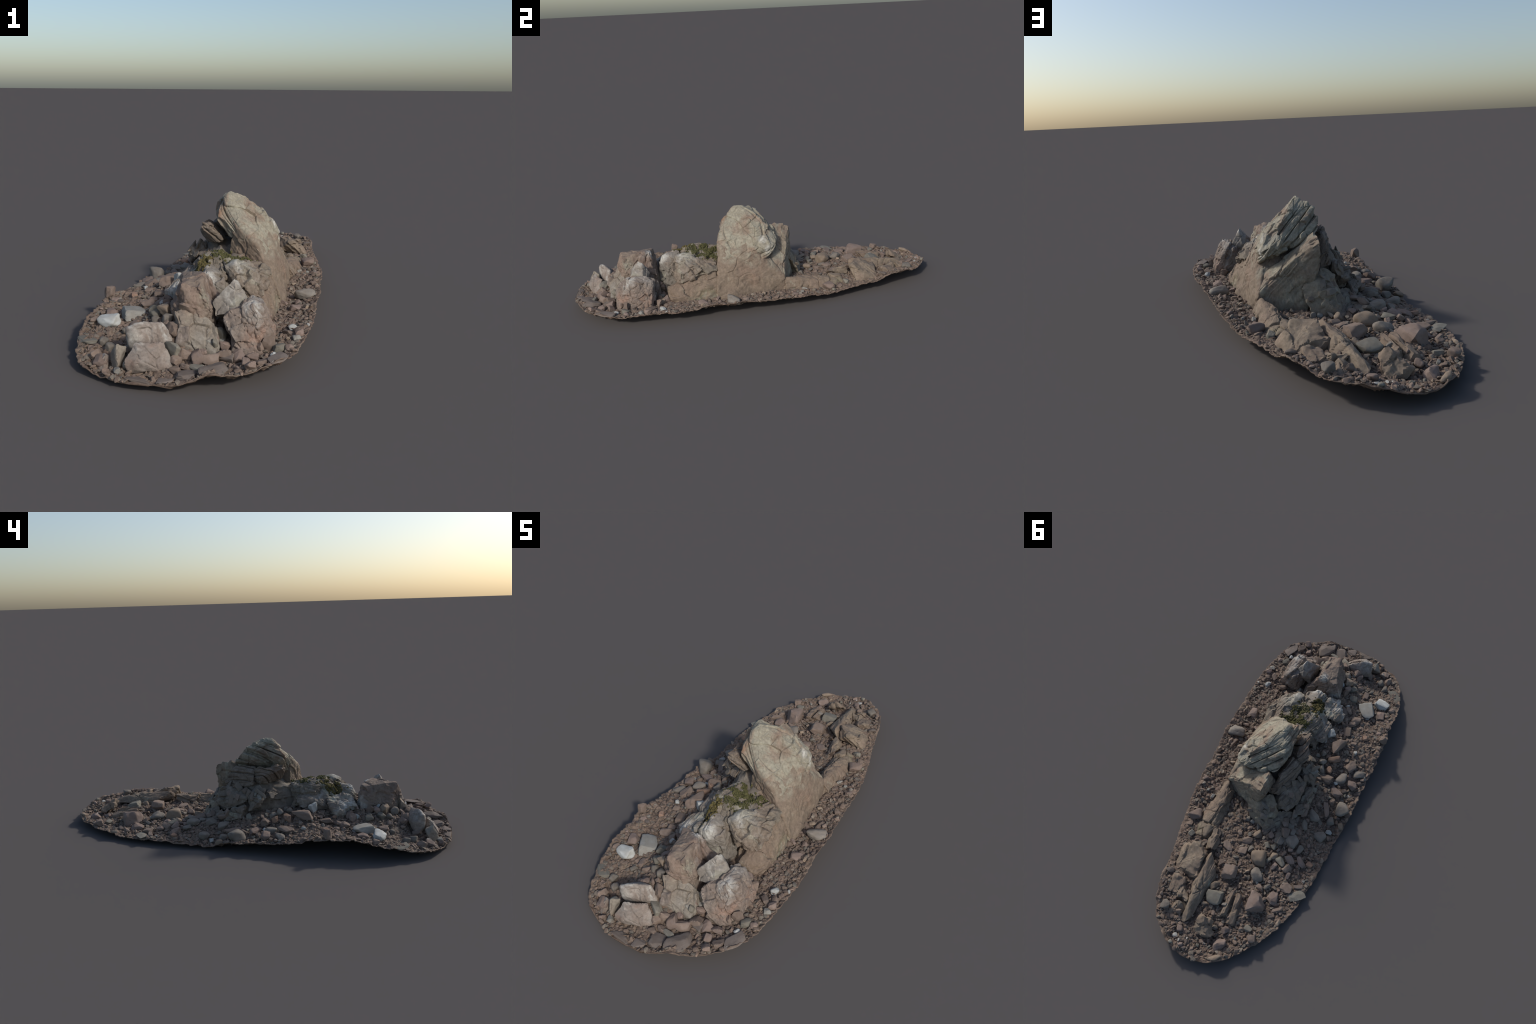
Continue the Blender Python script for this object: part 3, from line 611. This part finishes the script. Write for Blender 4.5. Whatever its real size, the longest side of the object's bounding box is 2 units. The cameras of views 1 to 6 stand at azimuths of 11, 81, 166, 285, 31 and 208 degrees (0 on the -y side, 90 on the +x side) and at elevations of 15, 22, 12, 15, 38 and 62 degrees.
STONES += [(-.123, -.190, .023, .025, .030, 5, 'grey'), (-.147, -.213, .029, .034, .030, 26, 'grey'), (-.384, .084, .043, .029, .020, 123, 'tan'), (-.323, -.093, .031, .023, .025, 58, 'brown'), (-.290, -.660, .092, .070, .050, 179, 'white'), (-.235, -.588, .082, .115, .040, 33, 'pale'), (-.131, -.329, .061, .048, .055, 22, 'white'), (-.060, -.721, .045, .042, .035, 166, 'grey'), (-.003, -.828, .072, .041, .050, 148, 'green'), (-.105, -.697, .037, .033, .030, 41, 'grey'), (-.116, -.658, .055, .037, .035, 46, 'green'), (-.147, -.602, .046, .042, .030, 20, 'green'), (-.192, -.680, .053, .035, .025, 108, 'brown'), (-.150, -.704, .039, .029, .030, 19, 'brown'), (-.229, -.812, .043, .034, .035, 79, 'grey'), (-.266, -.781, .047, .029, .035, 82, 'grey'), (-.227, -.895, .052, .054, .040, 171, 'pink'), (-.354, -.648, .043, .037, .020, 32, 'brown'), (-.315, -.592, .046, .060, .030, 15, 'pink'), (-.211, -.492, .061, .059, .030, 22, 'brown'), (-.204, -.460, .046, .036, .025, 32, 'brown'), (-.200, -.403, .045, .062, .020, 20, 'brown'), (-.389, -.438, .045, .039, .050, 26, 'brown'), (.321, -.316, .058, .057, .030, 172, 'pink'), (.349, -.167, .100, .066, .050, 10, 'grey'), (.343, -.524, .039, .029, .025, 56, 'white'), (.371, -.633, .033, .028, .022, 22, 'pale'), (.311, -.760, .025, .022, .020, 20, 'white'), (.321, -.714, .053, .040, .030, 49, 'green'), (.375, -.601, .036, .035, .030, 30, 'pink'), (.335, -.584, .034, .054, .025, 34, 'brown'), (.368, -.566, .032, .035, .020, 26, 'brown'), (.258, -.879, .037, .042, .030, 26, 'pink'), (.236, -.837, .033, .037, .030, 26, 'pink'), (.288, -.840, .054, .042, .020, 77, 'brown'), (.147, -.909, .107, .094, .045, 29, 'umber'), (.065, -.930, .074, .084, .035, 26, 'umber'), (.333, -.807, .104, .054, .020, 67, 'umber'), (-.066, -.975, .088, .036, .025, 170, 'umber'), (.014, -.967, .054, .042, .020, 15, 'umber'), (.157, -.790, .058, .060, .045, 0, 'brown'), (-.329, -.769, .089, .052, .012, 140, 'green'), (-.346, .502, .084, .052, .012, 48, 'green'), (.349, -.097, .034, .026, .020, 67, 'brown'), (.327, -.099, .067, .025, .020, 84, 'brown'), (.292, -.097, .031, .022, .015, 18, 'tan'), (.353, .157, .039, .023, .020, 38, 'pink'), (.276, .010, .030, .019, .015, 22, 'tan'), (.363, .010, .026, .017, .015, 31, 'brown'), (.312, .208, .017, .018, .015, 19, 'pale')]
STONES += [(.035, -.838, .055, .042, .045, 20, 'brown'), (.078, -.842, .060, .045, .050, 120, 'pink'), (.012, -.858, .045, .035, .035, 70, 'brown'), (.118, -.835, .070, .048, .050, 15, 'brown'), (.165, -.800, .075, .045, .055, 150, 'umber'), (.205, -.792, .055, .045, .045, 40, 'pink'), (.245, -.785, .050, .040, .035, 10, 'pink'), (.128, -.705, .045, .030, .060, 80, 'green'), (.06, -.88, .055, .030, .022, 5, 'brown'), (-.26, -.855, .05, .04, .035, 60, 'brown'), (.095, -.885, .06, .03, .02, 170, 'green')]
taken = []
def free(x, y, r):
    return all((x - a) ** 2 + (y - b) ** 2 > (.75 * (r + c)) ** 2 for a, b, c in taken)
for i, (x, y, L, W, H, yaw, kind) in enumerate(STONES):
    shape = 'round' if kind in ('grey', 'white', 'tan') else 'box' if (kind in ('green', 'pale') or i % 3 == 0) else 'angular'
    if kind == 'white' and L > .05: shape = 'box'
    place_stone(x, y, L, W, H * (.55 if kind == 'umber' else 1.12), yaw, kind, shape, i)
    taken.append((x, y, max(L, W) / 2))

# thin shards leaning on the back and foot of the tower, lying with the slope
def slope_normal(x, y, h=.016):
    def top(a, b):
        return max(float(roof_at(a, b)), float(ground_z(np.array([a]), np.array([b]))[0]))
    g = np.array([top(x - h, y) - top(x + h, y), top(x, y - h) - top(x, y + h), 2 * h])
    g[:2] = np.clip(g[:2], -.05, .05)
    return g / np.linalg.norm(g), top(x, y)
shard_meshes = [make_mesh("shard", *stone_shape(700 + k, 4, 40, 7, .55), crease=26) for k in range(8)]
shard_mats = [foot_mat, west_mat, STONE_MATS['grey'], STONE_MATS['brown'], foot_mat, STONE_MATS['green']]
made, tries = 0, 0
r9 = np.random.default_rng(99)
while made < 60 and tries < 3000:
    tries += 1
    x, y = r9.uniform(-.205, .05), r9.uniform(-.14, .31)
    if y < .17 and x > -.07: continue
    nrm, z = slope_normal(x, y)
    if z < .055 or z > .25: continue
    L, W, T = r9.uniform(.028, .075), r9.uniform(.018, .04), r9.uniform(.010, .020)
    nrm = Vector(nrm + r9.normal(0, .16, 3)).normalized()
    down = Vector((nrm.x, nrm.y, -.35)) + Vector(r9.normal(0, .35, 3))
    ax = (down - nrm * down.dot(nrm)).normalized()
    m = Matrix((ax, nrm.cross(ax), nrm)).transposed().to_4x4()
    me = shard_meshes[made % 8]
    o = add("shard", me, shard_mats[made % 6], by_object=True)
    o.matrix_world = Matrix.Translation((x, y, z - T * .15)) @ m @ Matrix.Diagonal((L / 2, W / 2, T / 2, 1))
    made += 1

# broken wedges packed between the blocks of the low end
made, tries = 0, 0
while made < 42 and tries < 6000:
    tries += 1
    x, y = r9.uniform(-.16, .29), r9.uniform(-.90, -.50)
    z = float(ground_z(np.array([x]), np.array([y]))[0])
    near = max(float(roof_at(x + dx, y + dy)) for dx in (-.03, 0, .03) for dy in (-.03, 0, .03))
    if roof_at(x, y) > z + .035 or near < z + .03: continue
    r = r9.uniform(.013, .028)
    if not free(x, y, r * .55): continue
    kind = str(r9.choice(['brown', 'pink', 'pale', 'green', 'tan', 'white'], p=[.34, .26, .16, .10, .08, .06]))
    place_stone(x, y, 2 * r, 2 * r * r9.uniform(.55, .95), 2 * r * r9.uniform(.7, 1.2), r9.uniform(0, 180), kind, 'angular', 800 + made, .3, 25)
    taken.append((x, y, r * .8))
    made += 1

# slabs of scree banked against the north-west foot
made, tries = 0, 0
while made < 22 and tries < 4000:
    tries += 1
    x, y = rng.uniform(-.29, .0), rng.uniform(.06, .44)
    r = rng.uniform(.018, .034)
    z = float(ground_z(np.array([x]), np.array([y]))[0])
    if roof_at(x, y) > z + .03 or not free(x, y, r * .9) or x < -.10 - .45 * y - .15: continue
    place_stone(x, y, 2 * r, 2 * r * rng.uniform(.55, .8), 2 * r * rng.uniform(.35, .6), rng.uniform(60, 150), str(rng.choice(['grey', 'brown', 'green', 'pink'])), str(rng.choice(['angular', 'box'])), 600 + made, .25, 22)
    taken.append((x, y, r))
    made += 1

# middling stones filling the shingle, thicker on the west and north sides
made, tries = 0, 0
while made < 115 and tries < 20000:
    tries += 1
    x, y = rng.uniform(-.41, .41), rng.uniform(-1, 1)
    r = .008 + .014 * rng.random() ** 1.8
    if not inside(x, y, r + .004): continue
    z = float(ground_z(np.array([x]), np.array([y]))[0])
    if roof_at(x, y) > z + .02 or not free(x, y, r): continue
    eastside = x > .22 and y > -.55
    if eastside and rng.random() < .55: continue
    kind = rng.choice(['brown', 'pink', 'grey', 'green', 'tan', 'pale', 'umber', 'orange'], p=[.33, .20, .20, .08, .09, .03, .05, .02])
    shape = rng.choice(['round', 'angular', 'box'], p=[.3, .45, .25])
    place_stone(x, y, 2 * r, 2 * r * rng.uniform(.5, .9), 2 * r * rng.uniform(.45, .85), rng.uniform(0, 180), str(kind), str(shape), 200 + made, .3, 16)
    taken.append((x, y, r))
    made += 1

# ----------------------------------------------------------------- small gravel (one joined part)
chips = [stone_shape(500 + k, 2, 20, 7, .3) for k in range(4)] 
chips_low = [stone_shape(520 + k, 1, 14, 6, .3) for k in range(8)]
def gravel(count):
    V, F, n = [], [], 0
    x = rng.uniform(-.41, .41, count * 2); y = rng.uniform(-1, 1, count * 2)
    r = .0028 + .0135 * rng.random(count * 2) ** 3.0
    ok = inside(x, y, .010)
    z = np.full(len(x), 0.0); z[ok] = ground_z(x[ok], y[ok])
    ok &= roof_at(x, y) < z + .012
    x, y, z, r = (a[ok][:count] for a in (x, y, z, r))
    z = z + gravel_relief(x, y) * .5
    for k in range(len(x)):
        big = r[k] > .0085
        v, f = (chips if big else chips_low)[k % (4 if big else 8)]
        a, b, c = rng.uniform(0, 6.283), rng.normal(0, .42), rng.normal(0, .42)
        m = np.array(Euler((b, c, a)).to_matrix())
        s = r[k] * np.array([1, rng.uniform(.42, .95), rng.uniform(.20, .50)])
        V.append((v * s) @ m.T + np.array([x[k], y[k], z[k] + s[2] * .25]))
        F.append(f + n)
        n += len(v)
    return np.vstack(V), np.vstack(F)
gv, gf = gravel(12000)
g = add("gravel", make_mesh("gravel", gv, gf, crease=26), gravel_material())
g["kind"] = "stuff"

# ----------------------------------------------------------------- moss cushions in the ledges
def moss(name, mat, patches, per_area):
    v0, f0 = icosphere(1)
    V, F, n = [], [], 0
    for cx, cy, rx, ry, yaw, dense in patches:
        for _ in range(int(per_area * rx * ry * dense)):
            u = rng.random() ** .5 * (1 + .25 * rng.normal()); a = rng.uniform(0, 6.283)
            px, py = u * rx * math.cos(a), u * ry * math.sin(a)
            c, s = math.cos(yaw), math.sin(yaw)
            x, y = cx + c * px - s * py, cy + s * px + c * py
            z = float(roof_at(x, y))
            if z < .1 or z > .285: continue
            if vnoise(np.array([[x * 45, y * 45, 3.0]]), 77)[0] < -.12: continue
            size = rng.uniform(.0018, .0042)
            w = v0 * size * np.array([1, 1, rng.uniform(.8, 1.8)]) * (1 + .45 * rng.random((len(v0), 1)))
            V.append(w + np.array([x, y, z + rng.uniform(-.004, .001)]))
            F.append(f0 + n); n += len(v0)
    o = add(name, make_mesh(name, np.vstack(V), np.vstack(F)), mat)
    o["kind"] = "stuff"
moss("moss", moss_material("green_moss", (.060, .060, .024), (.105, .098, .042)), [(.03, -.275, .045, .085, .0, 1.0), (.095, -.235, .038, .045, .0, 1.1), (.08, -.335, .014, .05, -.1, .9), (-.005, -.30, .03, .04, 0, .7)], 520000)
moss("dry_moss", moss_material("brown_moss", (.075, .062, .022), (.135, .110, .045)), [(-.02, -.385, .03, .045, .3, 1.0), (-.02, -.44, .025, .03, .3, .5)], 560000)
